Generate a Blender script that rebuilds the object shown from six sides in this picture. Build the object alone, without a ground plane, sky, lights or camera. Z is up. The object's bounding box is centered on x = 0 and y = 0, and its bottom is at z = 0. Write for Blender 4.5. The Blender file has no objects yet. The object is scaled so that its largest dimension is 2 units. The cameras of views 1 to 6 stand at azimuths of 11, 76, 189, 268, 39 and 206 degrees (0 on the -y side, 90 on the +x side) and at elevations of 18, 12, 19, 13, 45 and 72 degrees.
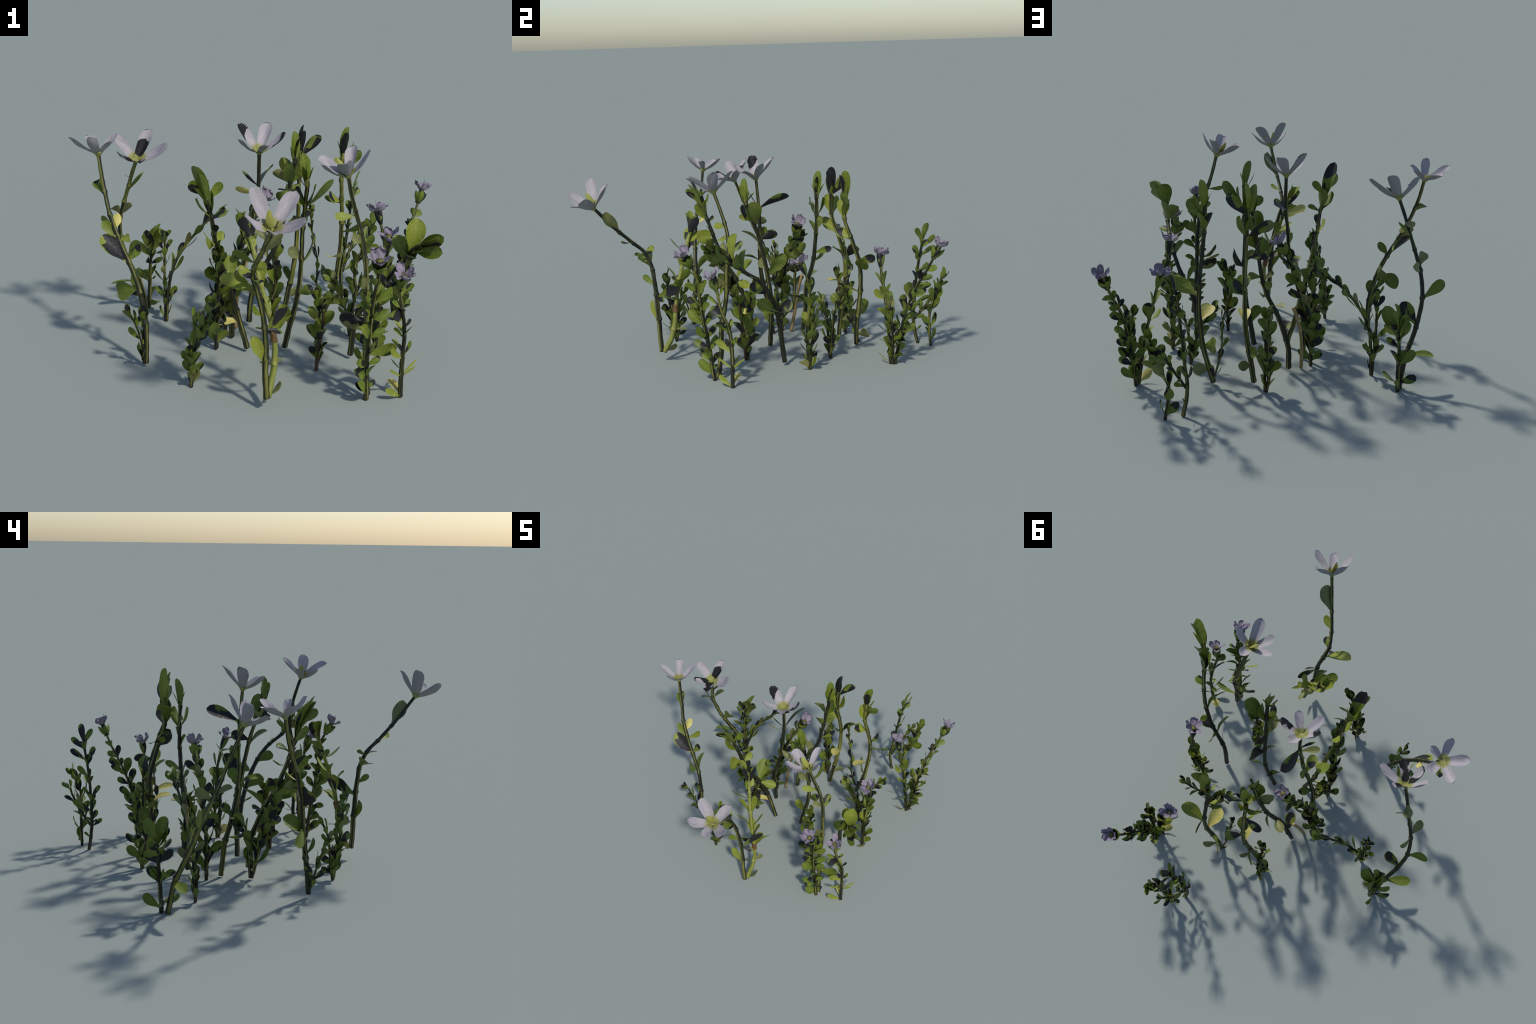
"""A clump of a low succulent-leaved herb: tall bare-ish flowering stalks, tall
vegetative stalks, and short bushy sprigs, some carrying a small lilac flower."""
import bpy, math, random
from mathutils import Vector, Matrix

random.seed(7)
SKIN = 0.012        # gap between the two skins of a leaf / petal / stem (unit mesh)

# ------------------------------------------------------------------ materials
def mat(name, build):
    m = bpy.data.materials.new(name)
    m.use_nodes = True
    nt = m.node_tree
    nt.nodes.clear()
    out = nt.nodes.new("ShaderNodeOutputMaterial")
    p = nt.nodes.new("ShaderNodeBsdfPrincipled")
    nt.links.new(p.outputs[0], out.inputs[0])
    build(nt, p)
    return m

def node(nt, kind, **kw):
    n = nt.nodes.new(kind)
    for k, v in kw.items():
        if k.startswith("i_"):
            n.inputs[k[2:].replace("_", " ")].default_value = v
        else:
            setattr(n, k, v)
    return n

def mix(nt, fac, a, b):
    m = nt.nodes.new("ShaderNodeMix")
    m.data_type = "RGBA"
    for sock, val in ((m.inputs[0], fac), (m.inputs[6], a), (m.inputs[7], b)):
        if isinstance(val, (int, float)):
            sock.default_value = val
        elif isinstance(val, tuple):
            sock.default_value = (*val, 1)
        else:
            nt.links.new(val, sock)
    return m.outputs[2]

def noise(nt, scale, detail=3.0, stretch=(1, 1, 1), shift=True):
    tc = nt.nodes.new("ShaderNodeTexCoord")
    mp = nt.nodes.new("ShaderNodeMapping")
    mp.inputs["Scale"].default_value = stretch
    nt.links.new(tc.outputs["Object"], mp.inputs["Vector"])
    if shift:
        oi = nt.nodes.new("ShaderNodeObjectInfo")
        mu = node(nt, "ShaderNodeMath", operation="MULTIPLY")
        mu.inputs[1].default_value = 37.0
        nt.links.new(oi.outputs["Random"], mu.inputs[0])
        nt.links.new(mu.outputs[0], mp.inputs["Location"])
    n = node(nt, "ShaderNodeTexNoise", i_Scale=scale, i_Detail=detail)
    nt.links.new(mp.outputs[0], n.inputs["Vector"])
    return n.outputs["Fac"]

def ramp(nt, src, lo, hi, v0=0.0, v1=1.0):
    r = nt.nodes.new("ShaderNodeMapRange")
    r.inputs[1].default_value, r.inputs[2].default_value = lo, hi
    r.inputs[3].default_value, r.inputs[4].default_value = v0, v1
    nt.links.new(src, r.inputs[0])
    return r.outputs[0]

def axis(nt, i):
    tc = nt.nodes.new("ShaderNodeTexCoord")
    s = nt.nodes.new("ShaderNodeSeparateXYZ")
    nt.links.new(tc.outputs["Object"], s.inputs[0])
    return s.outputs[i]

def absval(nt, src):
    m = node(nt, "ShaderNodeMath", operation="ABSOLUTE")
    nt.links.new(src, m.inputs[0])
    return m.outputs[0]

def rnd(nt):
    return nt.nodes.new("ShaderNodeObjectInfo").outputs["Random"]

def bump(nt, p, src, strength, dist):
    b = node(nt, "ShaderNodeBump", i_Strength=strength, i_Distance=dist)
    nt.links.new(src, b.inputs["Height"])
    nt.links.new(b.outputs[0], p.inputs["Normal"])

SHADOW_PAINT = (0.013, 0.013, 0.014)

def calc(nt, op, a, b=None, c=None):
    m = node(nt, "ShaderNodeMath", operation=op)
    for i, v in enumerate((a, b, c)):
        if v is None:
            continue
        if isinstance(v, (int, float)):
            m.inputs[i].default_value = v
        else:
            nt.links.new(v, m.inputs[i])
    return m.outputs[0]

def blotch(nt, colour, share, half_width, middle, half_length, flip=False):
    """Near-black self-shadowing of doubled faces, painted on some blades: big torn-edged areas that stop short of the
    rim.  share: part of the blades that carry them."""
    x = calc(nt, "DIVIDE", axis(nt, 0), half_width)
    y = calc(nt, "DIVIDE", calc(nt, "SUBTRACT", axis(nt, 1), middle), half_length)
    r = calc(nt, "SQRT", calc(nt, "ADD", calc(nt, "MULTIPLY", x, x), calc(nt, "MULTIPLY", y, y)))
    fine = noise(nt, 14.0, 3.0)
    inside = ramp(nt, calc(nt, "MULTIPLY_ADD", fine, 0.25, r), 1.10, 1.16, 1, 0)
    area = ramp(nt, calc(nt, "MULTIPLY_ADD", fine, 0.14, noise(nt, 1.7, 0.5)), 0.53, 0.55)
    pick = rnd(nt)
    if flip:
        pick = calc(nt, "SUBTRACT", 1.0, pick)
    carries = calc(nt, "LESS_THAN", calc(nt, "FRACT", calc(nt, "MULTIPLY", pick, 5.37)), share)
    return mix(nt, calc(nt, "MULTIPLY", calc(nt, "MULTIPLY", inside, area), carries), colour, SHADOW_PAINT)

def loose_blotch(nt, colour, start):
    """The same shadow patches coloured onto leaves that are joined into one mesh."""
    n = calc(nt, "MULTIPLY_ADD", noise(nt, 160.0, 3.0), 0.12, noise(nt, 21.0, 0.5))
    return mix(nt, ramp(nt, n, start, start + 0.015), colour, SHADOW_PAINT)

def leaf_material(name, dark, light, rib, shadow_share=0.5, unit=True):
    """unit: the mesh is a unit blade (foot at the origin, tip at y = 1)."""
    def build(nt, p):
        c = mix(nt, ramp(nt, noise(nt, 3.0 if unit else 40.0), 0.3, 0.7), dark, light)
        if unit:
            c = mix(nt, ramp(nt, rnd(nt), 0, 1, 0, 0.5), c, light)
            c = mix(nt, ramp(nt, absval(nt, axis(nt, 0)), 0.008, 0.03, 0.4, 0), c, rib)    # midrib
            c = mix(nt, ramp(nt, axis(nt, 1), 0.0, 0.25, 0.5, 0), c, rib)                  # leaf foot
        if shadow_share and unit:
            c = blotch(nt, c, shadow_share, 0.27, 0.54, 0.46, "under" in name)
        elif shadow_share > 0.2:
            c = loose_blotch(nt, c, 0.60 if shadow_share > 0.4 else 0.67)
        nt.links.new(c, p.inputs["Base Color"])
        p.inputs["Roughness"].default_value = 0.5
        p.inputs["Specular IOR Level"].default_value = 0.3
        bump(nt, p, noise(nt, 9.0 if unit else 120.0, 4.0), 0.15, 0.03 if unit else 0.003)
    return mat(name, build)

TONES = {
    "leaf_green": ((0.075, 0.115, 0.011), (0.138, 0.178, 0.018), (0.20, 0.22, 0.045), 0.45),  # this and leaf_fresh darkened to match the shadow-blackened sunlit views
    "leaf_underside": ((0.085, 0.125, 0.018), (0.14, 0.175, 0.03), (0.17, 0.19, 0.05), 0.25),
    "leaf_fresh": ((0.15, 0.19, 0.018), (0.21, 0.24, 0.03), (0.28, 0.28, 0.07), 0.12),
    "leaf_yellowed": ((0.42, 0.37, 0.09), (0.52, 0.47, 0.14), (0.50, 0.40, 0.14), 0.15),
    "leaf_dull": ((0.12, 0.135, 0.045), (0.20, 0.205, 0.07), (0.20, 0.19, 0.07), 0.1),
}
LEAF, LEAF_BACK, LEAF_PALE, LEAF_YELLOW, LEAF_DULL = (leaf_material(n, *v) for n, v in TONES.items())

def stem_material(name, dark, light, brown, brown_amount):
    def build(nt, p):
        c = mix(nt, ramp(nt, noise(nt, 9.0, 3.0, (9, 9, 0.5), False), 0.35, 0.65), dark, light)
        c = mix(nt, ramp(nt, noise(nt, 11.0, 2.0, (1, 1, 1), False), 0.68 - brown_amount, 0.78 - brown_amount, 0, 0.6), c, brown)
        z = ramp(nt, axis(nt, 2), 0.005, 0.035, 0.55, 0)        # soil-stained cut foot
        c = mix(nt, z, c, brown)
        nt.links.new(c, p.inputs["Base Color"])
        p.inputs["Roughness"].default_value = 0.5
        p.inputs["Specular IOR Level"].default_value = 0.3
        bump(nt, p, noise(nt, 14.0, 3.0, (12, 12, 0.7), False), 0.3, 0.004)
    return mat(name, build)

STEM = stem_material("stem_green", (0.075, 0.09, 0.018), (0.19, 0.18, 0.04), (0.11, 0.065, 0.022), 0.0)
STEM_PALE = stem_material("stem_fresh", (0.17, 0.20, 0.035), (0.25, 0.26, 0.06), (0.13, 0.075, 0.025), 0.0)
STEM_RED = stem_material("stem_reddish", (0.045, 0.025, 0.018), (0.085, 0.06, 0.03), (0.05, 0.02, 0.016), 0.1)
STEM_DRY = stem_material("stem_dry", (0.26, 0.18, 0.07), (0.40, 0.30, 0.14), (0.20, 0.12, 0.05), 0.05)
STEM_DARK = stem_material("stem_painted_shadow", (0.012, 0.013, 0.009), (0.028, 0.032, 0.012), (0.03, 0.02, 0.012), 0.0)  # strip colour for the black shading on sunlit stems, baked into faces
NODE_BROWN = stem_material("stem_node_brown", (0.11, 0.06, 0.02), (0.19, 0.12, 0.04), (0.06, 0.03, 0.012), 0.1)

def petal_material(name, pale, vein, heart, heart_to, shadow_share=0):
    def build(nt, p):
        c = mix(nt, ramp(nt, noise(nt, 6.0, 3.0, (3.0, 0.5, 1)), 0.45, 0.75, 0, 0.6), pale, vein)
        e = mix(nt, ramp(nt, absval(nt, axis(nt, 0)), 0.1, 0.3, 0, 0.35), c, vein)
        c = mix(nt, ramp(nt, axis(nt, 1), heart_to * 0.55, heart_to, 0.95, 0), e, heart)
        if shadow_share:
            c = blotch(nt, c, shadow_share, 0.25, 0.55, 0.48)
        nt.links.new(c, p.inputs["Base Color"])
        p.inputs["Roughness"].default_value = 0.6
        p.inputs["Specular IOR Level"].default_value = 0.2
        bump(nt, p, noise(nt, 4.0, 2.0, (3.0, 0.6, 1)), 0.10, 0.03)
    return mat(name, build)

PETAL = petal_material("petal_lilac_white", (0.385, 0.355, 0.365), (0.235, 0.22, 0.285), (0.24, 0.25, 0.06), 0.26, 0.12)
PETAL_BACK = petal_material("petal_underside", (0.27, 0.265, 0.275), (0.205, 0.20, 0.24), (0.22, 0.24, 0.12), 0.16)
PETAL_SMALL = petal_material("small_petal_lilac", (0.27, 0.23, 0.275), (0.145, 0.135, 0.22), (0.17, 0.15, 0.20), 0.2)

def flat_material(name, a, b, scale=20.0):
    def build(nt, p):
        nt.links.new(mix(nt, noise(nt, scale), a, b), p.inputs["Base Color"])
        p.inputs["Roughness"].default_value = 0.6
    return mat(name, build)

HEART = flat_material("flower_heart", (0.17, 0.19, 0.04), (0.30, 0.28, 0.09), 40)
PISTIL = flat_material("pistil_yellow_green", (0.24, 0.27, 0.04), (0.34, 0.34, 0.08), 30)
ANTHER = flat_material("anther_dark", (0.02, 0.018, 0.02), (0.10, 0.07, 0.05), 60)

# ------------------------------------------------------------------ blade meshes
def blade_mesh(name, outline, length_cells, cup, arch, mats, skin, jag=0.0, seed=0, fold=0.0, wave=0.0, notch=0.0):
    """Thin two-skinned blade, foot at the origin, tip at y = 1, upper side +z.
    outline(t) is the full width at t."""
    rng = random.Random(seed)
    cols = 6
    verts, faces = [], []
    jags = [rng.uniform(-jag, jag) for _ in range(cols + 1)]
    n = length_cells
    for side in (0, 1):
        for i in range(n + 1):
            t = i / n
            t = 1 - (1 - t) ** 1.25 if i < n else 1.0
            w = outline(t)
            for j in range(cols + 1):
                u = j / cols * 2 - 1
                # the end of the blade is rounded: outer columns stop short
                y = t + (jags[j] - notch * (1 - abs(u)) ** 2) * t ** 4
                z = cup * w * u * u + fold * w * abs(u) + 4 * arch * t * (1 - t)
                z += wave * math.sin(7 * t + 3.0 * u + seed) * t * w
                z -= side * skin * (1 - u * u) * min(1, 4 * (1 - t) + 0.02)
                verts.append((w * u * 0.5, y, z))
    k = cols + 1
    half = (n + 1) * k
    for side in (0, 1):
        for i in range(n):
            for j in range(cols):
                a = side * half + i * k + j
                q = (a, a + 1, a + k + 1, a + k)
                faces.append(q if side == 0 else q[::-1])
    me = bpy.data.meshes.new(name)
    me.from_pydata(verts, [], faces)
    for m in mats:
        me.materials.append(m)
    for i, p in enumerate(me.polygons):
        p.use_smooth = True
        p.material_index = 0 if i < n * cols else 1
    me.update()
    return me

def obovate(width, foot, widest, point=0.0):
    """Paddle outline: narrow foot, broad past the middle, rounded end."""
    def f(t):
        if t < widest:
            s = t / widest
            v = foot + (1 - foot) * (s * s * (3 - 2 * s)) ** 0.9
        else:
            s = (t - widest) / (1 - widest)
            v = max(0.0, 1 - s ** (2.3 - point)) ** (0.5 + 0.4 * point)
        return width * max(v, 0.004)
    return f

def leaf_family(prefix, front, back):
    return {
        "o": [blade_mesh(prefix + "obovate", obovate(0.62, 0.22, 0.6), 10, 0.10, 0.05, (front, back), SKIN, fold=0.04),
              blade_mesh(prefix + "obovate", obovate(0.58, 0.24, 0.57), 10, -0.10, -0.05, (front, back), SKIN, fold=-0.03, wave=0.05),
              blade_mesh(prefix + "obovate", obovate(0.64, 0.22, 0.62), 10, 0.16, 0.09, (front, back), SKIN)],
        "r": [blade_mesh(prefix + "round", obovate(0.78, 0.15, 0.6), 10, 0.12, 0.07, (front, back), SKIN),
              blade_mesh(prefix + "round", obovate(0.72, 0.15, 0.56), 10, -0.12, -0.06, (front, back), SKIN, wave=0.06)],
        "s": [blade_mesh(prefix + "spatulate", obovate(0.44, 0.25, 0.66), 10, 0.10, 0.06, (front, back), SKIN),
              blade_mesh(prefix + "spatulate", obovate(0.48, 0.22, 0.68), 10, 0.05, -0.06, (front, back), SKIN)],
        "n": [blade_mesh(prefix + "narrow", obovate(0.17, 0.45, 0.55, 0.6), 10, 0.15, 0.04, (front, back), SKIN),
              blade_mesh(prefix + "narrow", obovate(0.20, 0.4, 0.6, 0.5), 10, 0.10, -0.06, (front, back), SKIN)],
        "a": [blade_mesh(prefix + "upright", obovate(0.31, 0.42, 0.62), 10, 0.0, 0.02, (front, back), SKIN, fold=0.16)],
        "d": [blade_mesh(prefix + "diamond", obovate(0.85, 0.2, 0.5, 0.9), 10, 0.05, 0.05, (front, back), SKIN)],
    }

FAMILY = {"g": leaf_family("leaf_", LEAF, LEAF_BACK), "p": leaf_family("leaf_fresh_", LEAF_PALE, LEAF),
          "y": leaf_family("leaf_yellow_", LEAF_YELLOW, LEAF_YELLOW), "u": leaf_family("leaf_dull_", LEAF_DULL, LEAF_DULL)}

def petal_outline(width, foot=0.35, widest=0.62):
    def f(t):
        if t < widest:
            s = t / widest
            v = foot + (1 - foot) * s ** 0.8
        else:
            s = (t - widest) / (1 - widest)
            v = max(0.0, 1 - s ** 3.0) ** 0.5
        return width * max(v, 0.01)
    return f

PETALS = [blade_mesh("petal", petal_outline(w, 0.55), 12, c, a, (PETAL, PETAL_BACK), SKIN, jag=0.03, seed=s, wave=0.05, fold=0.10, notch=0.05)
          for s, (w, c, a) in enumerate([(0.44, 0.14, -0.06), (0.40, 0.20, -0.02), (0.46, 0.06, -0.08), (0.42, 0.16, 0.01), (0.39, 0.05, -0.09)])]
SMALL_PETALS = [blade_mesh("small_petal", petal_outline(w, 0.35, 0.6), 8, c, a, (PETAL_SMALL, PETAL_SMALL), SKIN, jag=0.16, seed=s + 9, wave=0.2)
                for s, (w, c, a) in enumerate([(0.72, 0.15, -0.10), (0.6, 0.25, -0.08), (0.8, 0.1, -0.12)])]
SEPAL = blade_mesh("sepal", obovate(0.62, 0.4, 0.45, 0.7), 8, 0.35, -0.12, (LEAF, LEAF), SKIN)
SLIM_SEPAL = blade_mesh("sepal_slim", obovate(0.36, 0.5, 0.5, 0.5), 8, 0.3, -0.06, (LEAF, LEAF_BACK), SKIN)
PISTIL_BLADE = blade_mesh("pistil", obovate(0.42, 0.5, 0.45, 0.7), 8, 0.3, -0.04, (PISTIL, PISTIL), SKIN)

# ------------------------------------------------------------------ assembly
clump = bpy.data.objects.new("flowering_herb", None)
bpy.context.collection.objects.link(clump)
clump["label"] = "clump of green succulent-leaved stems with pale lilac five-petalled flowers"
clump["category"] = "flowering plant"

LEAVES = []        # (length, mesh, matrix, stem object)

def add(name, me, parent, mx=None):
    ob = bpy.data.objects.new(name, me)
    bpy.context.collection.objects.link(ob)
    ob.parent = parent
    if mx is not None:
        ob.matrix_world = mx
    return ob

def frame(origin, direction, up, length, roll=0.0, width=1.0):
    """Matrix taking a unit blade to origin, pointing along direction, upper side towards up."""
    y = direction.normalized()
    z = up - y * up.dot(y)
    if z.length < 1e-4:
        z = y.orthogonal()
    z.normalize()
    x = y.cross(z)
    r = Matrix((x, y, z)).transposed().to_4x4()
    return Matrix.Translation(origin) @ r @ Matrix.Rotation(roll, 4, "Y") @ Matrix.Diagonal((length * width, length, length, 1))

class Spine:
    """Smooth curve through hand-placed points, sampled by its fraction 0..1."""
    def __init__(self, pts):
        self.p = [Vector(q) for q in pts]
    def at(self, w):
        p, k = self.p, len(self.p)
        w = min(max(w, 0), 1)
        a = min(int(w * (k - 1)), k - 2)
        f = w * (k - 1) - a
        p0, p1, p2, p3 = p[max(a - 1, 0)], p[a], p[a + 1], p[min(a + 2, k - 1)]
        return 0.5 * (2 * p1 + (p2 - p0) * f + (2 * p0 - 5 * p1 + 4 * p2 - p3) * f * f + (3 * p1 - p0 - 3 * p2 + p3) * f ** 3)
    def tangent(self, w):
        return (self.at(w + 0.01) - self.at(w - 0.01)).normalized()
    def length(self):
        return sum((self.at((i + 1) / 40) - self.at(i / 40)).length for i in range(40))

def tube(name, spine, r0, r1, nodes=(), material=STEM, sides=10, t_end=1.0, swell=0.34, parent=None, t_start=0.0):
    """Stem: eight-sided tube with a swollen ring at each leaf node and faint ribs."""
    n = max(10, int(spine.length() * 70))
    ts = sorted({t_start + (t_end - t_start) * i / n for i in range(n + 1)} | {min(t_end, t + d) for t in nodes for d in (-0.012, 0.0, 0.006) if t_start < t < t_end})
    verts, faces = [], []
    ref = Vector((1, 0.2, 0))
    rings = len(ts)
    for layer in (0, 1):
        for t in ts:
            c, tg = spine.at(t), spine.tangent(t)
            a = (ref - tg * ref.dot(tg)).normalized()
            b = tg.cross(a)
            r = r0 + (r1 - r0) * t
            for nt_ in nodes:
                d = (t - nt_)
                r *= 1 + swell * math.exp(-(d / 0.008) ** 2)
            for j in range(sides):
                ang = 2 * math.pi * j / sides
                rr = r * (1 + 0.10 * math.cos(4 * ang + 5 * t) + 0.06 * math.sin(40 * t + ang) + 0.05 * math.sin(97 * t + 2 * ang)) - layer * SKIN * 0.05
                verts.append(c + (a * math.cos(ang) + b * math.sin(ang)) * rr)
    half = rings * sides
    for layer in (0, 1):
        for i in range(rings - 1):
            for j in range(sides):
                q = (i * sides + j, i * sides + (j + 1) % sides, (i + 1) * sides + (j + 1) % sides, (i + 1) * sides + j)
                q = tuple(layer * half + v for v in q)
                faces.append(q if layer == 0 else q[::-1])
    faces.append(tuple(reversed(range(sides))))
    faces.append(tuple((rings - 1) * sides + j for j in range(sides)))
    me = bpy.data.meshes.new(name)
    me.from_pydata(verts, [], faces)
    me.materials.append(material)
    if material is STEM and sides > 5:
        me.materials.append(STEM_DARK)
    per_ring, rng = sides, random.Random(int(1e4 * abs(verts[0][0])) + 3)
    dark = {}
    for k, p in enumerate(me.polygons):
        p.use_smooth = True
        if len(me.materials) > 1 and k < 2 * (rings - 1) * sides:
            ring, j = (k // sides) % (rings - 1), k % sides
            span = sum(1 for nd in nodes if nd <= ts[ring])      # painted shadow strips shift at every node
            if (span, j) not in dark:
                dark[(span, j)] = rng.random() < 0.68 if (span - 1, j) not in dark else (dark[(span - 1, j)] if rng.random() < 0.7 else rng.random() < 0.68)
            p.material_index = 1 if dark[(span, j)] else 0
    me.update()
    return add(name, me, parent or clump)

SIDES = {"1": Vector((0.2, -0.9, 0.35)), "2": Vector((0.95, -0.22, 0.2)), "3": Vector((-0.15, 0.93, 0.33)),
         "4": Vector((-0.97, 0.03, 0.22)), "5": Vector((0.44, -0.56, 0.7)), "6": Vector((-0.14, 0.3, 0.95))}

def leaf(stem, spine, t, vec, kind="o", tint="g", roll=None, width=1.0, foot=0.0):
    vec = Vector(vec)
    o = spine.at(t)
    d = vec.normalized()
    tg = spine.tangent(t)
    out = (d - tg * d.dot(tg))
    if out.length > 1e-3:
        o = o + out.normalized() * foot
    up = tg + Vector((0, 0, 0.3))
    if len(tint) > 1:                                   # blade turned to show its face to these sides
        up = sum((SIDES[k] for k in tint[1:]), Vector())
        roll = random.uniform(-0.15, 0.15)
    if roll is None:
        roll = random.uniform(-0.5, 0.5)
    me = random.choice(FAMILY[tint[0]][kind])
    mx = frame(o, vec, up, vec.length, roll, width)
    LEAVES.append((vec.length * width, me, mx, stem))

def around(tg, ang):
    ref = Vector((1, 0.15, 0.05))
    a = (ref - tg * ref.dot(tg)).normalized()
    return a * math.cos(ang) + tg.cross(a) * math.sin(ang)

def big_flower(spine, tips, stamens):
    """Five broad petals in an open bowl; tips are given from the receptacle."""
    c = spine.at(1.0)
    axis_ = sum((Vector(t).normalized() for t in tips), Vector()).normalized()
    f = add("flower", None, clump)
    me = bowl_mesh(c, axis_)
    f.data = None
    heart = add("flower_heart", me, f)
    for i, t in enumerate(tips):
        t = Vector(t)
        flat = (t - axis_ * t.dot(axis_)).normalized()
        base = c + flat * 0.012 + axis_ * 0.002
        d = c + t - base
        add("petal", PETALS[i % len(PETALS)], f, frame(base, d, axis_, d.length, random.uniform(-0.1, 0.1)))
    if stamens:
        side = around(axis_, 2.4)
        add("pistil", PISTIL_BLADE, f, frame(c + axis_ * 0.004, axis_ + side * 0.35, side, 0.085))
        for k in range(5):
            d = around(axis_, 2 * math.pi * k / 5 + 0.5)
            s = Spine([c + d * 0.008, c + d * 0.016 + axis_ * 0.02, c + d * 0.02 + axis_ * 0.038])
            st = tube("stamen", s, 0.0016, 0.0024, material=HEART if k % 2 else ANTHER, sides=5, parent=f)
    return f

def bowl_mesh(c, axis_):
    """Shallow funnel where the petals join, with a rounded bottom on the stalk."""
    verts, faces = [], []
    prof = [(0.006, -0.014), (0.011, -0.006), (0.017, 0.001), (0.022, 0.008), (0.016, 0.004), (0.009, 0.0015), (0.003, 0.001)]
    n = 15
    for r, h in prof:
        for j in range(n):
            a = 2 * math.pi * j / n
            verts.append(c + around(axis_, a) * r * (1 + 0.08 * math.cos(5 * a)) + axis_ * h)
    for i in range(len(prof) - 1):
        for j in range(n):
            faces.append((i * n + j, i * n + (j + 1) % n, (i + 1) * n + (j + 1) % n, (i + 1) * n + j))
    faces.append(tuple(reversed(range(n))))
    faces.append(tuple((len(prof) - 1) * n + j for j in range(n)))
    me = bpy.data.meshes.new("flower_heart")
    me.from_pydata(verts, [], faces)
    me.materials.append(HEART)
    for p in me.polygons:
        p.use_smooth = True
    return me

def small_flower(spine, plump, seed):
    """Small lilac flower: green calyx of five sepals, ragged spreading petals, a thread-like style."""
    rng = random.Random(seed)
    c, tg = spine.at(1.0), spine.tangent(0.985)
    f = add("small_flower", None, clump)
    base = c - tg * (0.078 if plump else 0.062)
    tube("calyx_tube", Spine([base, c - tg * 0.03, c]), 0.014 if plump else 0.008, 0.013, material=STEM, parent=f, sides=8)
    n = 5 if plump else 4
    for k in range(n):
        d = around(tg, 2 * math.pi * k / n + seed)
        if plump:
            add("sepal", SEPAL, f, frame(base + d * 0.004, tg * 0.9 + d * 0.42, tg * 0.2 - d, rng.uniform(0.062, 0.075)))
        else:
            add("sepal", SLIM_SEPAL, f, frame(base - tg * 0.02 + d * 0.005, tg + d * 0.2, tg * 0.2 - d, rng.uniform(0.075, 0.09)))
    for k in range(5):
        d = around(tg, 2 * math.pi * (k + rng.uniform(-0.2, 0.2)) / 5 + seed)
        add("small_petal", rng.choice(SMALL_PETALS), f,
            frame(c - tg * 0.012 + d * 0.006, d + tg * rng.uniform(0.35, 2.0), tg - d * 0.3, rng.uniform(0.045, 0.062), rng.uniform(-0.5, 0.5)))
    d = around(tg, seed * 2.0)
    tube("style", Spine([c, c + tg * 0.025 + d * 0.01, c + tg * 0.045 + d * 0.03]), 0.0016, 0.001, material=PETAL_SMALL, sides=5, parent=f)
    return f

# ------------------------------------------------------------------ tall stalks
NODES = (0.17, 0.31, 0.47, 0.61, 0.72, 0.83)

def flowering_stalk(points, tips, leaves, stamens=False):
    sp = Spine(points)
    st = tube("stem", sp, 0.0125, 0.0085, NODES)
    for row in leaves:
        t, vec, kind, tint = row
        leaf(st, sp, t, vec, kind, tint, foot=0.006, width=0.9)
    big_flower(sp, tips, stamens)

def vegetative_stalk(points, leaves, turn, material=STEM, fork=0.84, tint="g"):
    """Bare lower stalk with single leaves, ending in a sheathing pair and an upright tuft."""
    sp = Spine(points)
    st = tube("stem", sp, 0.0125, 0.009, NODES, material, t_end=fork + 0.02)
    for t, vec, kind, ti in leaves:
        leaf(st, sp, t, vec, kind, ti, foot=0.006, width=0.9)
    tg = sp.tangent(0.8)
    # sheathing pair
    for k in (0, 1):
        d = around(tg, turn + math.pi * k)
        leaf(st, sp, 0.715, tg * 0.11 + d * 0.035, "o", tint, roll=0, width=0.95)
    # upright tuft
    top = sp.at(1.0) - sp.at(fork)
    leaf(st, sp, fork - 0.03, top * 1.18 + around(tg, turn + 1.57) * 0.012, "a", tint, roll=0)
    leaf(st, sp, fork - 0.02, top * 0.95 - around(tg, turn + 1.57) * 0.022, "a", tint, roll=0, width=0.8)
    for k in (0, 1):
        leaf(st, sp, fork - 0.03, top * 0.72 + around(tg, turn + math.pi * k) * 0.04, "n", tint)

flowering_stalk(
    [(-0.428,-0.286,0.016),(-0.43,-0.272,0.168),(-0.456,-0.254,0.308),(-0.499,-0.244,0.429),(-0.556,-0.23,0.54),(-0.608,-0.206,0.653),(-0.651,-0.168,0.774),(-0.682,-0.145,0.91)],
    [(-0.121,-0.031,0.067), (-0.086,0.106,0.051), (0.041,0.105,0.07), (0.08,-0.022,0.066), (0.002,-0.092,0.091)],
    [(0.146,(-0.026,0.016,0.061),"o","g1"),(0.191,(0.0,-0.03,0.08),"o","g1"),(0.312,(-0.037,0.094,0.08),"o","g14"),(0.335,(-0.11,0.045,-0.04),"r","g1"),
     (0.482,(-0.112,-0.012,0.107),"o","p15"),(0.482,(0.044,0.016,0.069),"o","g15"),(0.62,(-0.061,0.007,0.056),"o","g1"),(0.653,(-0.008,0.054,0.052),"o","y15"),
     (0.593,(0.013,0.096,-0.02),"s","p2"),(0.82,(-0.06,0.067,0.043),"o","g1")])
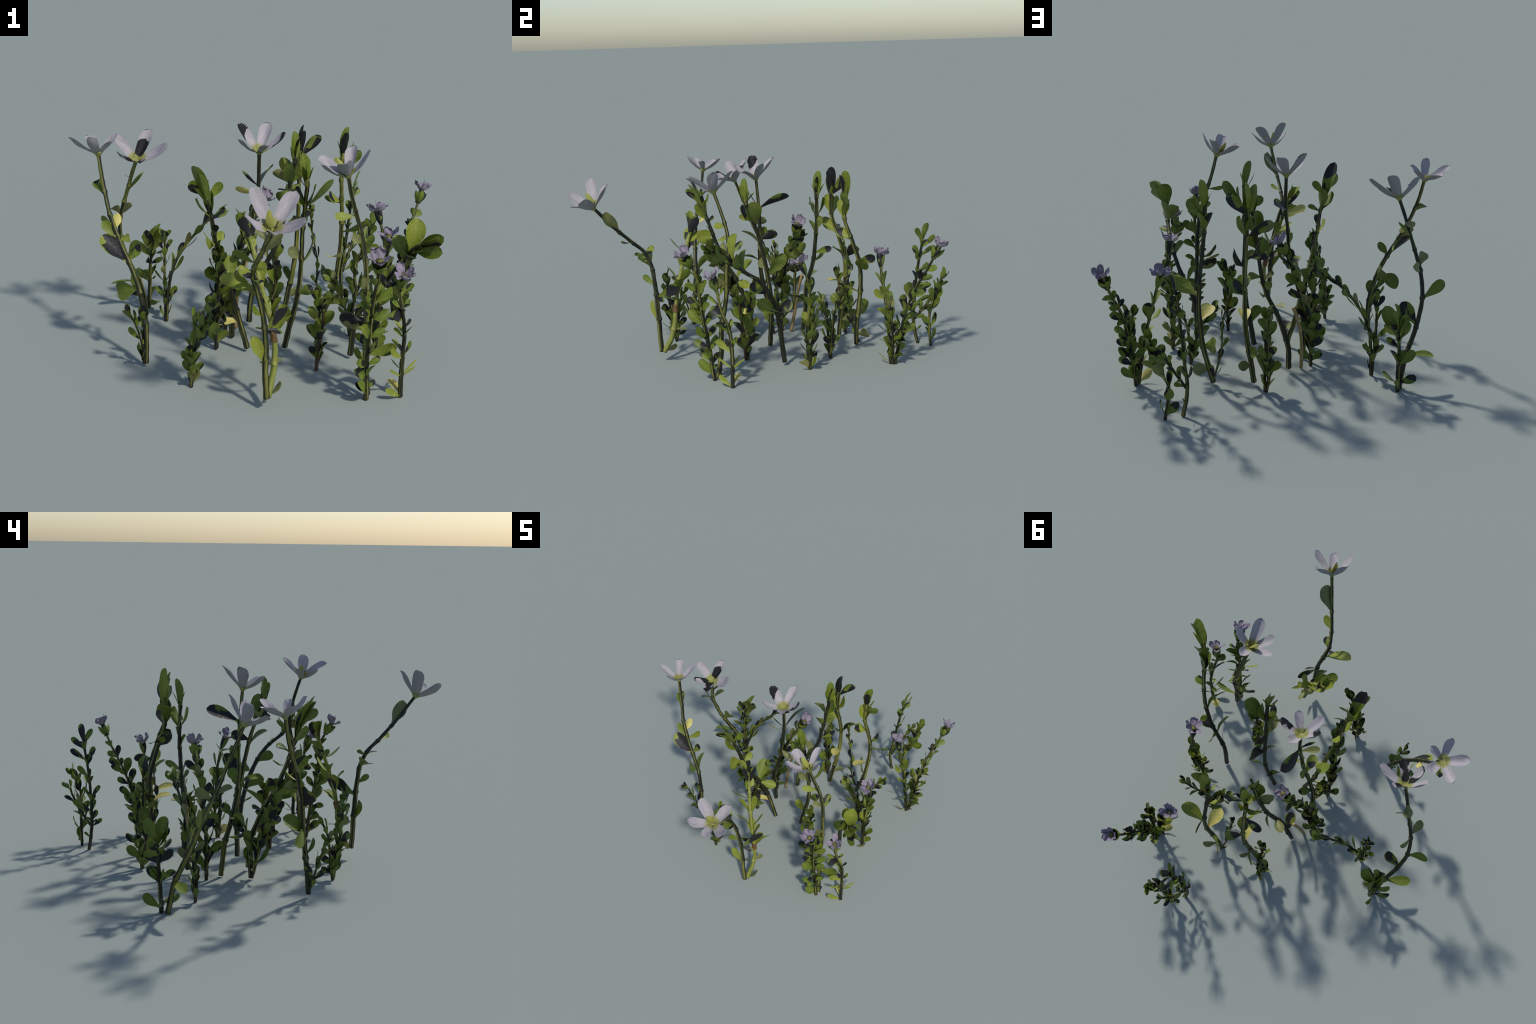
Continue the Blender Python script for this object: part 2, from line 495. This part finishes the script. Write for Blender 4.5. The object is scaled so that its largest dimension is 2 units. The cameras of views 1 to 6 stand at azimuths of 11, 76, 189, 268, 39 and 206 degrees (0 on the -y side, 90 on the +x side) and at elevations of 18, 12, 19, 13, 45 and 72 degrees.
flowering_stalk(
    [(-0.637,0.366,0.0),(-0.653,0.339,0.137),(-0.683,0.297,0.241),(-0.707,0.253,0.339),(-0.714,0.212,0.446),(-0.691,0.159,0.552),(-0.651,0.116,0.654),(-0.611,0.072,0.754),(-0.569,0.028,0.852)],
    [(-0.091,-0.018,0.107), (0.043,0.071,0.13), (0.152,-0.022,0.079), (0.062,-0.122,0.018), (-0.048,-0.112,0.052)],
    [(0.151,(-0.128,-0.048,-0.01),"s","g6"),(0.327,(0.076,-0.03,0.095),"o","g3"),(0.472,(-0.093,0.001,0.094),"s","g36"),(0.638,(-0.017,-0.072,0.042),"o","u3"),
     (0.62,(0.03,0.075,0.03),"o","u4"),(0.794,(0.06,0.048,0.081),"n","g1"),(0.87,(-0.03,0.06,-0.01),"r","u5")])
flowering_stalk(
    [(-0.136,0.131,0.005),(-0.131,0.114,0.161),(-0.113,0.08,0.291),(-0.074,0.056,0.403),(-0.038,0.044,0.519),(-0.027,0.047,0.647),(-0.01,0.04,0.784),(-0.009,0.028,0.931)],
    [(-0.097,0.006,0.117), (0.017,0.103,0.112), (0.112,0.001,0.089), (0.06,-0.095,0.05), (-0.072,-0.105,0.073)],
    [(0.191,(-0.016,-0.096,0.028),"o","g6"),(0.307,(0.058,0.046,0.042),"o","g46"),(0.503,(-0.006,-0.095,0.028),"o","g6"),(0.508,(0.017,0.035,0.069),"r","g4"),
     (0.628,(0.06,0.003,-0.035),"o","u5"),(0.643,(-0.009,0.031,0.073),"o","g2"),(0.814,(-0.086,-0.039,0.029),"s","y36"),(0.839,(0.03,0.161,0.063),"s","g46"),
     (0.854,(-0.061,-0.033,0.068),"n","g3")])
flowering_stalk(
    [(0.555,-0.33,0.012),(0.539,-0.307,0.141),(0.528,-0.298,0.27),(0.519,-0.269,0.402),(0.509,-0.258,0.548),(0.48,-0.237,0.685),(0.444,-0.253,0.804),(0.417,-0.291,0.934)],
    [(-0.126,0.027,0.06), (0.003,0.103,0.101), (0.083,-0.021,0.111), (-0.002,-0.138,0.079), (-0.101,-0.079,0.055)],
    [(0.191,(0.121,0.002,0.045),"s","g5"),(0.307,(-0.101,-0.01,0.061),"o","u1"),(0.487,(-0.01,-0.04,0.06),"d","u15"),(0.47,(0.0,-0.06,0.03),"r","g6"),
     (0.663,(-0.006,0.066,0.055),"o","g5"),(0.673,(-0.041,-0.02,0.034),"r","u1"),(0.809,(-0.078,-0.041,0.0),"s","p5")], True)
flowering_stalk(
    [(0.17,-0.561,0.056),(0.162,-0.565,0.189),(0.16,-0.57,0.314),(0.146,-0.576,0.425),(0.125,-0.587,0.52),(0.111,-0.621,0.598),(0.135,-0.692,0.666),(0.178,-0.78,0.755),(0.225,-0.875,0.865)],
    [(-0.078,0.003,0.143), (0.069,0.073,0.124), (0.126,-0.065,0.055), (0.036,-0.119,0.017), (-0.07,-0.119,0.072)],
    [(0.156,(-0.044,-0.021,0.112),"s","p1"),(0.291,(0.064,0.108,0.067),"s","g2"),(0.296,(0.059,0.028,-0.015),"s","g5"),(0.5,(-0.142,-0.02,0.045),"o","p16"),
     (0.588,(0.03,-0.06,0.012),"r","g5"),(0.588,(-0.06,0.03,0.04),"r","p5"),(0.739,(0.054,-0.053,0.023),"o","p5"),(0.844,(0.066,-0.062,0.111),"o","u46"),(0.37,(-0.03,-0.05,0.05),"s","g2")], True)

vegetative_stalk(
    [(-0.03,-0.007,0.017),(-0.074,-0.022,0.18),(-0.103,-0.073,0.33),(-0.128,-0.142,0.462),(-0.146,-0.188,0.582),(-0.156,-0.223,0.694),(-0.18,-0.256,0.807),(-0.203,-0.315,0.925)],
    [(0.121,(-0.12,-0.048,0.037),"o","y15"),(0.261,(-0.05,0.014,0.027),"r","g5"),(0.291,(0.085,0.045,-0.018),"o","p5"),(0.312,(-0.026,0.097,0.093),"o","g5"),(0.412,(-0.044,0.03,0.071),"o","g4"),
     (0.553,(-0.015,-0.1,0.061),"r","p5"),(0.56,(0.014,0.06,0.03),"r","p5"),(0.608,(0.012,-0.033,0.056),"s","g1"),(0.704,(0.057,0.023,0.034),"s","g1"),(0.814,(0.055,0.022,0.072),"s","g1"),(0.844,(-0.044,-0.071,0.07),"s","g1")], 0.6, fork=0.8)
vegetative_stalk(
    [(0.134,0.047,0.018),(0.158,0.05,0.142),(0.184,0.049,0.273),(0.197,0.03,0.42),(0.201,-0,0.581),(0.214,-0.042,0.728),(0.225,-0.09,0.854),(0.208,-0.1,0.966)],
    [(0.141,(-0.039,-0.011,0.092),"o","p1"),(0.30,(0.06,0.02,0.03),"r","g1"),(0.447,(0.034,0.085,0.112),"o","g4"),(0.47,(-0.05,-0.02,0.05),"r","u1"),(0.598,(-0.006,-0.094,0.075),"o","u24"),
     (0.62,(0.02,0.09,0.03),"o","g4"),(0.729,(-0.022,-0.064,0.027),"s","p2"),(0.71,(0.109,-0.019,0.135),"s","g6"),(0.74,(-0.09,-0.014,0.03),"r","g1")], 0.3)
vegetative_stalk(
    [(0.054,0.473,0.014),(0.074,0.483,0.149),(0.094,0.495,0.29),(0.1,0.501,0.447),(0.106,0.466,0.59),(0.11,0.423,0.724),(0.11,0.421,0.862),(0.123,0.413,0.993)],
    [(0.1,(0.05,0.05,0.02),"r","u3"),(0.176,(-0.055,0.081,0.04),"o","g3"),(0.317,(0.03,-0.1,0.03),"o","y36"),(0.457,(0.072,0.043,0.072),"o","g36"),(0.462,(0.02,-0.07,0.06),"r","g3"),
     (0.608,(-0.048,-0.064,0.077),"o","p2"),(0.618,(-0.105,0.03,0.015),"s","p6"),(0.72,(-0.088,0.013,0.09),"o","p15"),(0.83,(0.085,0.03,0.10),"s","g3")], 0.2, tint="p")
vegetative_stalk(
    [(0.244,0.512,0.011),(0.292,0.501,0.157),(0.312,0.513,0.306),(0.316,0.514,0.461),(0.315,0.475,0.6),(0.311,0.431,0.73),(0.309,0.436,0.863),(0.326,0.424,0.995)],
    [(0.07,(0.07,0.04,0.02),"r","u3"),(0.181,(-0.078,0.089,0.043),"r","g3"),(0.3,(-0.026,-0.118,0.039),"o","y36"),(0.427,(0.124,-0.018,0.075),"o","p36"),(0.47,(0.0,0.09,0.0),"o","g2"),
     (0.588,(-0.077,-0.019,0.029),"s","g5"),(0.6,(-0.05,-0.06,0.05),"r","p5"),(0.799,(0.08,-0.015,0.079),"o","g3")], 0.0, tint="p")
vegetative_stalk(
    [(-0.088,0.298,0.021),(-0.081,0.317,0.156),(-0.029,0.31,0.295),(0.032,0.331,0.433),(0.062,0.342,0.579),(0.081,0.346,0.717),(0.1,0.342,0.847),(0.101,0.353,0.969)],
    [(0.186,(0.017,-0.091,0.041),"o","p6"),(0.342,(-0.06,0.06,0.021),"o","u6"),(0.447,(-0.047,0.077,0.055),"s","g3"),(0.5,(0.05,0.08,0.03),"s","g2"),(0.6,(-0.021,-0.028,0.08),"r","g3"),
     (0.643,(0.04,0.02,0.067),"r","g3"),(0.72,(-0.075,-0.022,0.054),"o","u3")], 1.0)
vegetative_stalk(
    [(0.44,0.047,0.017),(0.458,0.023,0.209),(0.526,-0.01,0.325),(0.582,-0.054,0.42),(0.626,-0.115,0.505),(0.664,-0.203,0.574),(0.704,-0.297,0.663),(0.8,-0.411,0.741)],
    [(0.166,(0.03,-0.05,0.02),"n","g2"),(0.246,(-0.004,0.065,0.068),"r","g2"),(0.251,(-0.03,-0.09,0.07),"o","g2"),(0.29,(0.085,-0.031,0.032),"r","g6"),(0.452,(-0.024,-0.085,0.05),"o","g2"),
     (0.628,(0.049,-0.032,0.017),"r","g6"),(0.8,(0.014,0.013,0.14),"o","p1"),(0.72,(-0.049,0.022,0.093),"o","g1"),(0.86,(0.10,-0.07,0.075),"s","g1"),(0.84,(0.11,-0.10,0.03),"s","g1")], 0.8, fork=0.87)

# ------------------------------------------------------------------ short bushy sprigs
def sprig(points, pairs, size, kind="o", tint="g", start=0.06, end=0.97, lift=0.75, turn=0.0, radius=0.0075,
          material=STEM, flower=None, taper=0.75, fill=1.0):
    """Leafy sprig: opposite pairs of leaves, each pair turned a quarter from the last."""
    sp = Spine(points)
    last = 0.88 if flower == "plump" else (0.9 if flower else 1.0)
    nodes = [start + (end - start) * i / (pairs - 1) for i in range(pairs)]
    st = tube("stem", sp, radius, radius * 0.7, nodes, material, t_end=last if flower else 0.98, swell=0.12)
    for i, t in enumerate(nodes):
        tg = sp.tangent(t)
        f = i / (pairs - 1)
        ln = size * (1 - (1 - taper) * f) * (0.85 + 0.15 * min(1, i))
        for k in (0, 1):
            if random.random() > fill:
                continue
            d = around(tg, turn + i * 1.57 + math.pi * k + random.uniform(-0.25, 0.25))
            steep = random.random() < 0.45            # half hug the stem face-on, half stand out on edge
            up = lift * (random.uniform(2.2, 3.4) if steep else random.uniform(1.1, 1.9)) * (1 + 0.9 * f ** 3)
            vec = (d + tg * up).normalized() * ln * 1.15 * random.uniform(0.82, 1.12)
            leaf(st, sp, t, vec, kind, tint if random.random() > 0.08 else ("u" if tint == "g" else "g"),
                 roll=random.choice((-1, 1)) * (random.uniform(0, 0.5) if steep else random.uniform(0.8, 1.5)), foot=radius * 0.6, width=0.86)
    if not flower:
        tg = sp.tangent(0.97)
        for k in range(3):
            d = around(tg, turn + 2.1 * k + 0.4)
            leaf(st, sp, 0.95, (tg + d * 0.3).normalized() * size * taper * random.uniform(0.7, 0.95), kind, tint)
    else:
        small_flower(sp, flower == "plump", len(LEAVES) % 7 + 0.3)
    return st

def slender_sprig(points, turn):
    """Thin upright sprig: yellowed foot leaf, a whorl of needle leaves, spaced pairs, clasping leaves, slim flower."""
    sp = Spine(points)
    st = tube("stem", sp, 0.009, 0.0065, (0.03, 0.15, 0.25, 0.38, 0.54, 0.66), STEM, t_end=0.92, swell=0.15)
    rows = [(0.03, 0, 0.078, 0.9, "o", "y"), (0.035, 3.0, 0.085, 1.3, "s", "u"),
            (0.15, 0.4, 0.07, 0.7, "n", "p"), (0.15, 1.7, 0.065, 1.2, "n", "g"), (0.15, 3.3, 0.075, 0.9, "n", "p"), (0.15, 4.7, 0.065, 1.0, "n", "g"), (0.16, 0.9, 0.05, 1.5, "s", "g"),
            (0.25, 0.1, 0.07, 0.9, "s", "p"), (0.25, 1.2, 0.08, 1.6, "s", "g"), (0.25, 3.3, 0.075, 1.7, "s", "g"), (0.26, 4.5, 0.06, 1.4, "s", "g"),
            (0.38, 0.2, 0.07, 1.2, "s", "p"), (0.38, 1.3, 0.07, 1.7, "s", "g"), (0.39, 3.2, 0.072, 1.8, "o", "g"), (0.39, 4.4, 0.07, 2.0, "s", "p"),
            (0.54, 0.0, 0.075, 1.5, "r", "p"), (0.54, 1.6, 0.08, 2.2, "r", "g"), (0.55, 3.2, 0.08, 2.0, "o", "g"),
            (0.66, 0.2, 0.085, 3.0, "s", "p"), (0.66, 3.0, 0.085, 3.0, "s", "g")]
    for t, a, ln, up, kind, tint in rows:
        tg = sp.tangent(t)
        d = around(tg, turn + a)
        leaf(st, sp, t, (d + tg * up).normalized() * ln, kind, tint, roll=random.uniform(-0.5, 0.5), foot=0.005)
    small_flower(sp, False, turn)

def traced_sprig(points, rows, radius, flower=None, fill=(0, 0, 0, 0)):
    """Sprig whose main leaves are placed one by one (fraction up the stem, reach, form, tint and
    the sides the blade faces); fill adds a few extra pairs between them."""
    sp = Spine(points)
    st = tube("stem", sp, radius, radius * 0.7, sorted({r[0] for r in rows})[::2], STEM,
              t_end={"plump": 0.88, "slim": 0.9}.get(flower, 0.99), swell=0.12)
    for t, vec, kind, tint in rows:
        leaf(st, sp, t, vec, kind, tint, foot=radius * 0.5, width=0.76)
    n, lo, hi, size = fill
    for i in range(n):
        t = lo + (hi - lo) * (i + 0.5) / n
        tg = sp.tangent(t)
        for k in (0, 1):
            d = around(tg, 0.8 + i * 1.57 + math.pi * k)
            leaf(st, sp, t, (d + tg * random.uniform(1.2, 2.4)).normalized() * size * random.uniform(0.8, 1.15), "o", "g",
                 roll=random.uniform(-1.2, 1.2), foot=radius * 0.5)
    if flower:
        small_flower(sp, flower == "plump", len(LEAVES) % 7 + 0.3)

# long fresh-green sprig rising beside the leaning flower stalk
def fresh_shoot():
    sp = Spine([(0.172,-0.548,0.055),(0.18,-0.51,0.12),(0.185,-0.488,0.2),(0.176,-0.476,0.29),(0.144,-0.454,0.395),(0.094,-0.413,0.517),(0.057,-0.374,0.628),(0.021,-0.341,0.705)])
    st = tube("stem", sp, 0.0135, 0.008, (0.25, 0.42, 0.55, 0.68, 0.82), STEM_PALE)
    tube("stem_node", sp, 0.0155, 0.0145, material=NODE_BROWN, t_start=0.40, t_end=0.455, parent=st)
    for t, v, k in [(0.03,(0.03,0.05,0.045),"r"),(0.25,(0.011,0.061,-0.002),"s"),(0.25,(-0.04,-0.05,0.03),"s"),(0.44,(0.02,0.05,0.07),"o"),(0.44,(-0.06,-0.04,0.04),"o"),
                    (0.46,(0.06,0.07,0.05),"n"),(0.52,(-0.045,0.034,0.1),"s"),(0.52,(0.03,0.02,0.095),"o"),(0.6,(-0.066,-0.043,0.077),"s"),(0.6,(0.03,0.05,0.08),"s"),(0.68,(-0.08,0.005,0.06),"s"),
                    (0.68,(-0.02,0.06,0.08),"s"),(0.78,(-0.074,-0.06,0.065),"s"),(0.78,(-0.05,0.06,0.1),"s"),(0.9,(-0.05,0.0,0.11),"s"),(0.9,(0.0,0.04,0.10),"s"),(0.97,(-0.05,0.01,0.08),"s"),(0.97,(-0.01,-0.02,0.08),"n")]:
        leaf(st, sp, t, v, k, "p" if t > 0.3 else "u", foot=0.008)
fresh_shoot()

traced_sprig([(0.554,-0.35,0.0),(0.547,-0.369,0.164),(0.553,-0.392,0.307),(0.558,-0.41,0.438),(0.572,-0.424,0.552),(0.578,-0.485,0.661)],
    [
     (0.05, (-0.031, -0.060, 0.075), "o", "g2"), (0.06, (-0.041, -0.026, 0.048), "o", "g12"), (0.08, (0.028, 0.017, 0.033), "o", "g1"), (0.11, (-0.037, 0.050, 0.044), "o", "g12"),
     (0.13, (-0.044, -0.044, 0.055), "o", "g12"), (0.14, (0.033, -0.038, 0.073), "o", "g12"), (0.20, (0.048, 0.021, 0.033), "o", "g1"), (0.21, (-0.051, 0.045, 0.047), "o", "g12"),
     (0.21, (-0.035, -0.066, 0.030), "o", "g12"), (0.27, (0.025, -0.046, 0.083), "o", "g12"), (0.28, (-0.004, 0.041, 0.062), "o", "g2"), (0.33, (-0.050, 0.005, 0.045), "o", "g1"),
     (0.38, (-0.005, 0.038, 0.065), "o", "g2"), (0.38, (-0.033, -0.065, 0.076), "o", "g2"), (0.38, (0.053, 0.024, 0.040), "o", "g1"), (0.42, (-0.050, 0.009, 0.056), "o", "g1"),
     (0.49, (0.062, 0.029, 0.048), "o", "g1"), (0.50, (-0.028, -0.058, 0.061), "o", "g2"), (0.51, (-0.043, 0.043, 0.057), "o", "g12"), (0.61, (0.023, 0.033, 0.083), "o", "g1"),
     (0.63, (0.063, 0.014, 0.068), "o", "g12"), (0.63, (-0.017, -0.053, 0.056), "o", "g12"), (0.74, (-0.001, 0.014, 0.021), "o", "g2")],
    radius=0.01, flower="plump", fill=(5, 0.4, 0.8, 0.06))
traced_sprig([(0.691,-0.287,0.0),(0.688,-0.282,0.155),(0.688,-0.292,0.29),(0.676,-0.328,0.393),(0.656,-0.341,0.499),(0.672,-0.366,0.566)],
    [
     (0.01, (-0.058, -0.050, 0.045), "s", "p12"), (0.03, (-0.054, 0.053, 0.032), "o", "y12"), (0.13, (-0.045, -0.058, 0.047), "n", "p12"), (0.13, (0.052, 0.024, 0.039), "n", "p1"),
     (0.14, (0.055, 0.048, 0.054), "n", "p12"), (0.15, (-0.009, 0.011, 0.038), "n", "p1"), (0.16, (-0.046, 0.046, 0.022), "n", "p12"), (0.23, (-0.045, -0.064, 0.059), "s", "p12"),
     (0.25, (0.021, 0.009, 0.063), "s", "g12"), (0.25, (-0.018, -0.023, 0.057), "s", "g2"), (0.26, (-0.048, 0.036, 0.041), "s", "p12"), (0.37, (-0.041, 0.004, 0.036), "s", "p1"),
     (0.38, (0.026, -0.064, 0.071), "s", "g12"), (0.39, (-0.040, 0.020, 0.049), "s", "p12"), (0.45, (0.019, 0.016, 0.035), "s", "g1"), (0.54, (-0.025, -0.016, 0.047), "r", "g12"),
     (0.54, (-0.048, -0.050, 0.038), "r", "g12"), (0.64, (0.025, 0.017, 0.035), "s", "g1"), (0.65, (-0.037, -0.043, 0.040), "s", "g12")],
    radius=0.0095, flower="slim", fill=(2, 0.7, 0.8, 0.07))
slender_sprig([(0.545,0.151,0.0),(0.549,0.144,0.127),(0.551,0.144,0.245),(0.553,0.16,0.368),(0.569,0.142,0.49),(0.569,0.107,0.581)], 5.2)
sprig([(0.54,0.16,0.0),(0.535,0.165,0.1),(0.54,0.175,0.2),(0.545,0.18,0.3)], 9, 0.075, "s", lift=0.9, turn=0.3)
sprig([(-0.185,0.203,0.0),(-0.18,0.203,0.134),(-0.165,0.208,0.265),(-0.127,0.224,0.428),(-0.071,0.253,0.562),(-0.017,0.262,0.664)], 17, 0.085, end=0.8, flower="plump", radius=0.009, lift=0.7, turn=0.1)
slender_sprig([(0.598,0.579,0.0),(0.579,0.579,0.133),(0.559,0.576,0.252),(0.533,0.571,0.366),(0.509,0.562,0.473),(0.48,0.57,0.568)], 3.9)
sprig([(0.60,0.59,0.0),(0.628,0.58,0.12),(0.648,0.565,0.25),(0.626,0.561,0.34)], 12, 0.068, lift=0.7, turn=0.3)
traced_sprig([(0.605,0.601,0.0),(0.604,0.631,0.142),(0.618,0.653,0.271),(0.628,0.705,0.402),(0.655,0.767,0.518),(0.679,0.814,0.631)],
    [
     (0.07, (0.065, -0.006, 0.045), "o", "g3"), (0.16, (-0.047, 0.056, 0.077), "o", "g34"), (0.17, (0.070, 0.001, 0.027), "o", "g3"), (0.21, (-0.046, -0.025, 0.052), "o", "g3"),
     (0.24, (0.041, 0.055, 0.055), "o", "g34"), (0.29, (-0.002, -0.023, 0.064), "o", "g3"), (0.32, (0.064, -0.000, 0.029), "o", "g3"), (0.33, (0.012, 0.067, 0.044), "o", "g4"),
     (0.39, (-0.004, -0.030, 0.085), "o", "g3"), (0.42, (0.061, -0.002, 0.032), "o", "g3"), (0.43, (0.009, 0.064, 0.033), "o", "g4"), (0.44, (0.017, -0.027, 0.079), "o", "g4"),
     (0.51, (0.021, -0.015, 0.094), "o", "g4"), (0.53, (0.006, 0.074, 0.039), "o", "g34"), (0.54, (-0.011, -0.019, 0.051), "o", "g3"), (0.59, (0.036, 0.070, 0.033), "o", "g34"),
     (0.67, (0.015, -0.004, 0.064), "o", "g4"), (0.67, (0.024, 0.054, 0.026), "o", "g34"), (0.67, (-0.017, -0.016, 0.039), "o", "g3"), (0.70, (0.037, 0.001, 0.014), "o", "g3")],
    radius=0.0085, flower="plump", fill=(9, 0.06, 0.8, 0.055))
traced_sprig([(0.306,0.851,0.0),(0.291,0.832,0.129),(0.304,0.833,0.26),(0.314,0.842,0.4),(0.325,0.861,0.537),(0.332,0.872,0.59)],
    [
     (0.12, (0.007, 0.030, 0.027), "s", "g4"), (0.21, (0.008, -0.050, 0.040), "s", "g4"), (0.24, (0.004, -0.023, 0.019), "s", "g4"), (0.34, (0.013, -0.015, 0.059), "s", "g4"),
     (0.34, (0.013, 0.085, 0.045), "s", "g4"), (0.45, (0.013, -0.044, 0.061), "s", "g4"), (0.47, (0.010, 0.038, 0.038), "s", "g4"), (0.59, (0.012, 0.001, 0.054), "s", "g4"),
     (0.60, (0.015, 0.057, 0.059), "s", "g4"), (0.72, (0.016, -0.036, 0.076), "s", "g4"), (0.73, (0.015, 0.082, 0.054), "s", "g4"), (0.83, (0.019, 0.005, 0.080), "s", "g4"),
     (0.84, (0.016, 0.067, 0.059), "s", "g4"), (0.95, (0.024, 0.017, 0.103), "s", "g4"), (0.95, (0.016, -0.042, 0.076), "s", "g4")],
    radius=0.009, fill=(5, 0.2, 0.9, 0.06))
sprig([(0.298,0.837,0.138),(0.325,0.91,0.239),(0.362,0.955,0.33)], 6, 0.06, "s", lift=0.9)
sprig([(0.377,0.899,0.0),(0.358,0.898,0.156),(0.405,0.9,0.245),(0.42,0.912,0.32),(0.429,0.94,0.39)], 10, 0.08, "o", lift=0.9, turn=0.2)
sprig([(0.245,0.53,0.02),(0.213,0.49,0.165),(0.21,0.473,0.313),(0.176,0.485,0.454),(0.168,0.472,0.56)], 9, 0.06, "s", lift=1.6, radius=0.005)
sprig([(-0.019,0.537,0.0),(-0.03,0.544,0.094),(-0.025,0.56,0.175),(-0.023,0.557,0.298),(-0.023,0.555,0.39)], 9, 0.08, "o", lift=1.0, radius=0.007)
sprig([(-0.012,0.535,0.0),(-0.005,0.52,0.12),(-0.003,0.5,0.25),(-0.005,0.49,0.35)], 6, 0.085, "o", lift=1.2, material=STEM_RED, turn=0.8)
sprig([(0.408,0.308,0.0),(0.388,0.307,0.099),(0.366,0.305,0.179),(0.331,0.305,0.248),(0.297,0.303,0.29)], 10, 0.07, lift=0.8, turn=0.5)
sprig([(0.407,0.311,0.0),(0.413,0.32,0.134),(0.434,0.325,0.244),(0.475,0.345,0.337),(0.519,0.352,0.4)], 12, 0.065, "s", lift=0.9)
sprig([(0.311,-0.133,0.005),(0.319,-0.139,0.112),(0.329,-0.149,0.204),(0.334,-0.161,0.295),(0.345,-0.164,0.33)], 5, 0.085, "o", start=0.15, lift=0.9, material=STEM_RED, turn=0.2)
sprig([(0.31,-0.121,0.005),(0.311,-0.112,0.108),(0.312,-0.105,0.197),(0.308,-0.103,0.282),(0.303,-0.101,0.33)], 8, 0.075, "o", "p", lift=1.0)
sprig([(-0.173,-0.022,0.005),(-0.161,-0.069,0.191),(-0.145,-0.116,0.346),(-0.133,-0.175,0.464),(-0.125,-0.21,0.52)], 16, 0.09, "o", lift=0.9, radius=0.009)
sprig([(-0.171,-0.015,0.005),(-0.168,-0.008,0.092),(-0.156,-0.004,0.172),(-0.153,0.01,0.257),(-0.15,0.024,0.27)], 6, 0.085, "o", start=0.2, lift=1.1)
sprig([(-0.182,-0.427,0.0),(-0.178,-0.416,0.064),(-0.185,-0.41,0.129),(-0.179,-0.398,0.22),(-0.176,-0.37,0.29)], 11, 0.06, lift=0.8)
sprig([(-0.18,-0.429,0.0),(-0.169,-0.443,0.099),(-0.155,-0.458,0.199),(-0.119,-0.473,0.312),(-0.082,-0.481,0.39)], 12, 0.075, lift=0.9, turn=0.6)
sprig([(-0.497,0.247,0.0),(-0.5,0.255,0.12),(-0.505,0.255,0.24),(-0.503,0.25,0.35),(-0.502,0.25,0.43)], 11, 0.065, "s", "g", lift=0.8)
sprig([(-0.493,0.247,0.0),(-0.482,0.245,0.165),(-0.462,0.285,0.29),(-0.398,0.302,0.403),(-0.317,0.337,0.502),(-0.265,0.35,0.54)], 9, 0.085, "s", "g", start=0.12, lift=1.3, radius=0.008)
traced_sprig([(-0.632,0.396,0.0),(-0.627,0.402,0.122),(-0.626,0.408,0.229),(-0.618,0.413,0.30),(-0.612,0.415,0.35)],
    [
     (0.07, (0.016, 0.075, 0.058), "o", "g4"), (0.11, (0.069, -0.076, 0.018), "o", "g34"), (0.11, (-0.082, -0.022, 0.025), "o", "g3"), (0.29, (-0.068, -0.033, 0.065), "o", "g3"),
     (0.30, (0.018, 0.049, 0.070), "o", "g4"), (0.30, (0.042, -0.065, 0.037), "o", "g34"), (0.52, (0.057, -0.005, 0.039), "o", "g3"), (0.52, (0.012, 0.060, 0.047), "o", "g4"),
     (0.52, (0.011, -0.060, 0.056), "o", "g4"), (0.65, (-0.042, -0.034, 0.077), "o", "g3"), (0.71, (0.065, -0.052, 0.037), "o", "g34"), (0.76, (0.067, -0.032, 0.123), "o", "g3"),
     (0.77, (-0.013, -0.043, 0.117), "o", "g3"), (0.79, (-0.031, -0.033, 0.081), "o", "g3"), (0.88, (0.025, 0.043, 0.101), "o", "g4"), (0.88, (0.024, -0.033, 0.110), "o", "g4"),
     (0.90, (0.011, -0.049, 0.056), "o", "g4")],
    radius=0.01, fill=(3, 0.2, 0.9, 0.07))
sprig([(-0.44,-0.288,0.03),(-0.437,-0.312,0.118),(-0.453,-0.335,0.207),(-0.471,-0.357,0.27)], 6, 0.07, "s", lift=1.0, radius=0.005)

# single dry stalk
tube("dry_stem", Spine([(-0.142,0.244,0.003),(-0.145,0.274,0.141),(-0.131,0.29,0.251),(-0.102,0.306,0.348)]), 0.0085, 0.0085, (0.55,), STEM_DRY)

# ------------------------------------------------------------------ place the leaves
bpy.context.view_layer.update()
LEAVES.sort(key=lambda r: -r[0])
for ln, me, mx, st in LEAVES[:300]:
    add("leaf", me, st, mx)
rest = LEAVES[300:]
if rest:
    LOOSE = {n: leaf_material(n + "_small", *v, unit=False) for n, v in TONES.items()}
    verts, faces, slots, mats_ = [], [], [], []
    for ln, me, mx, st in rest:
        off = len(verts)
        verts += [mx @ v.co for v in me.vertices]
        for p in me.polygons:
            faces.append([off + i for i in p.vertices])
            m = LOOSE[me.materials[p.material_index].name]
            if m not in mats_:
                mats_.append(m)
            slots.append(mats_.index(m))
    me = bpy.data.meshes.new("small_leaves")
    me.from_pydata(verts, [], faces)
    for m in mats_:
        me.materials.append(m)
    for p, s in zip(me.polygons, slots):
        p.material_index = s
        p.use_smooth = True
    ob = add("small_leaves", me, clump)
    ob["kind"] = "stuff"
print("leaves", len(LEAVES))
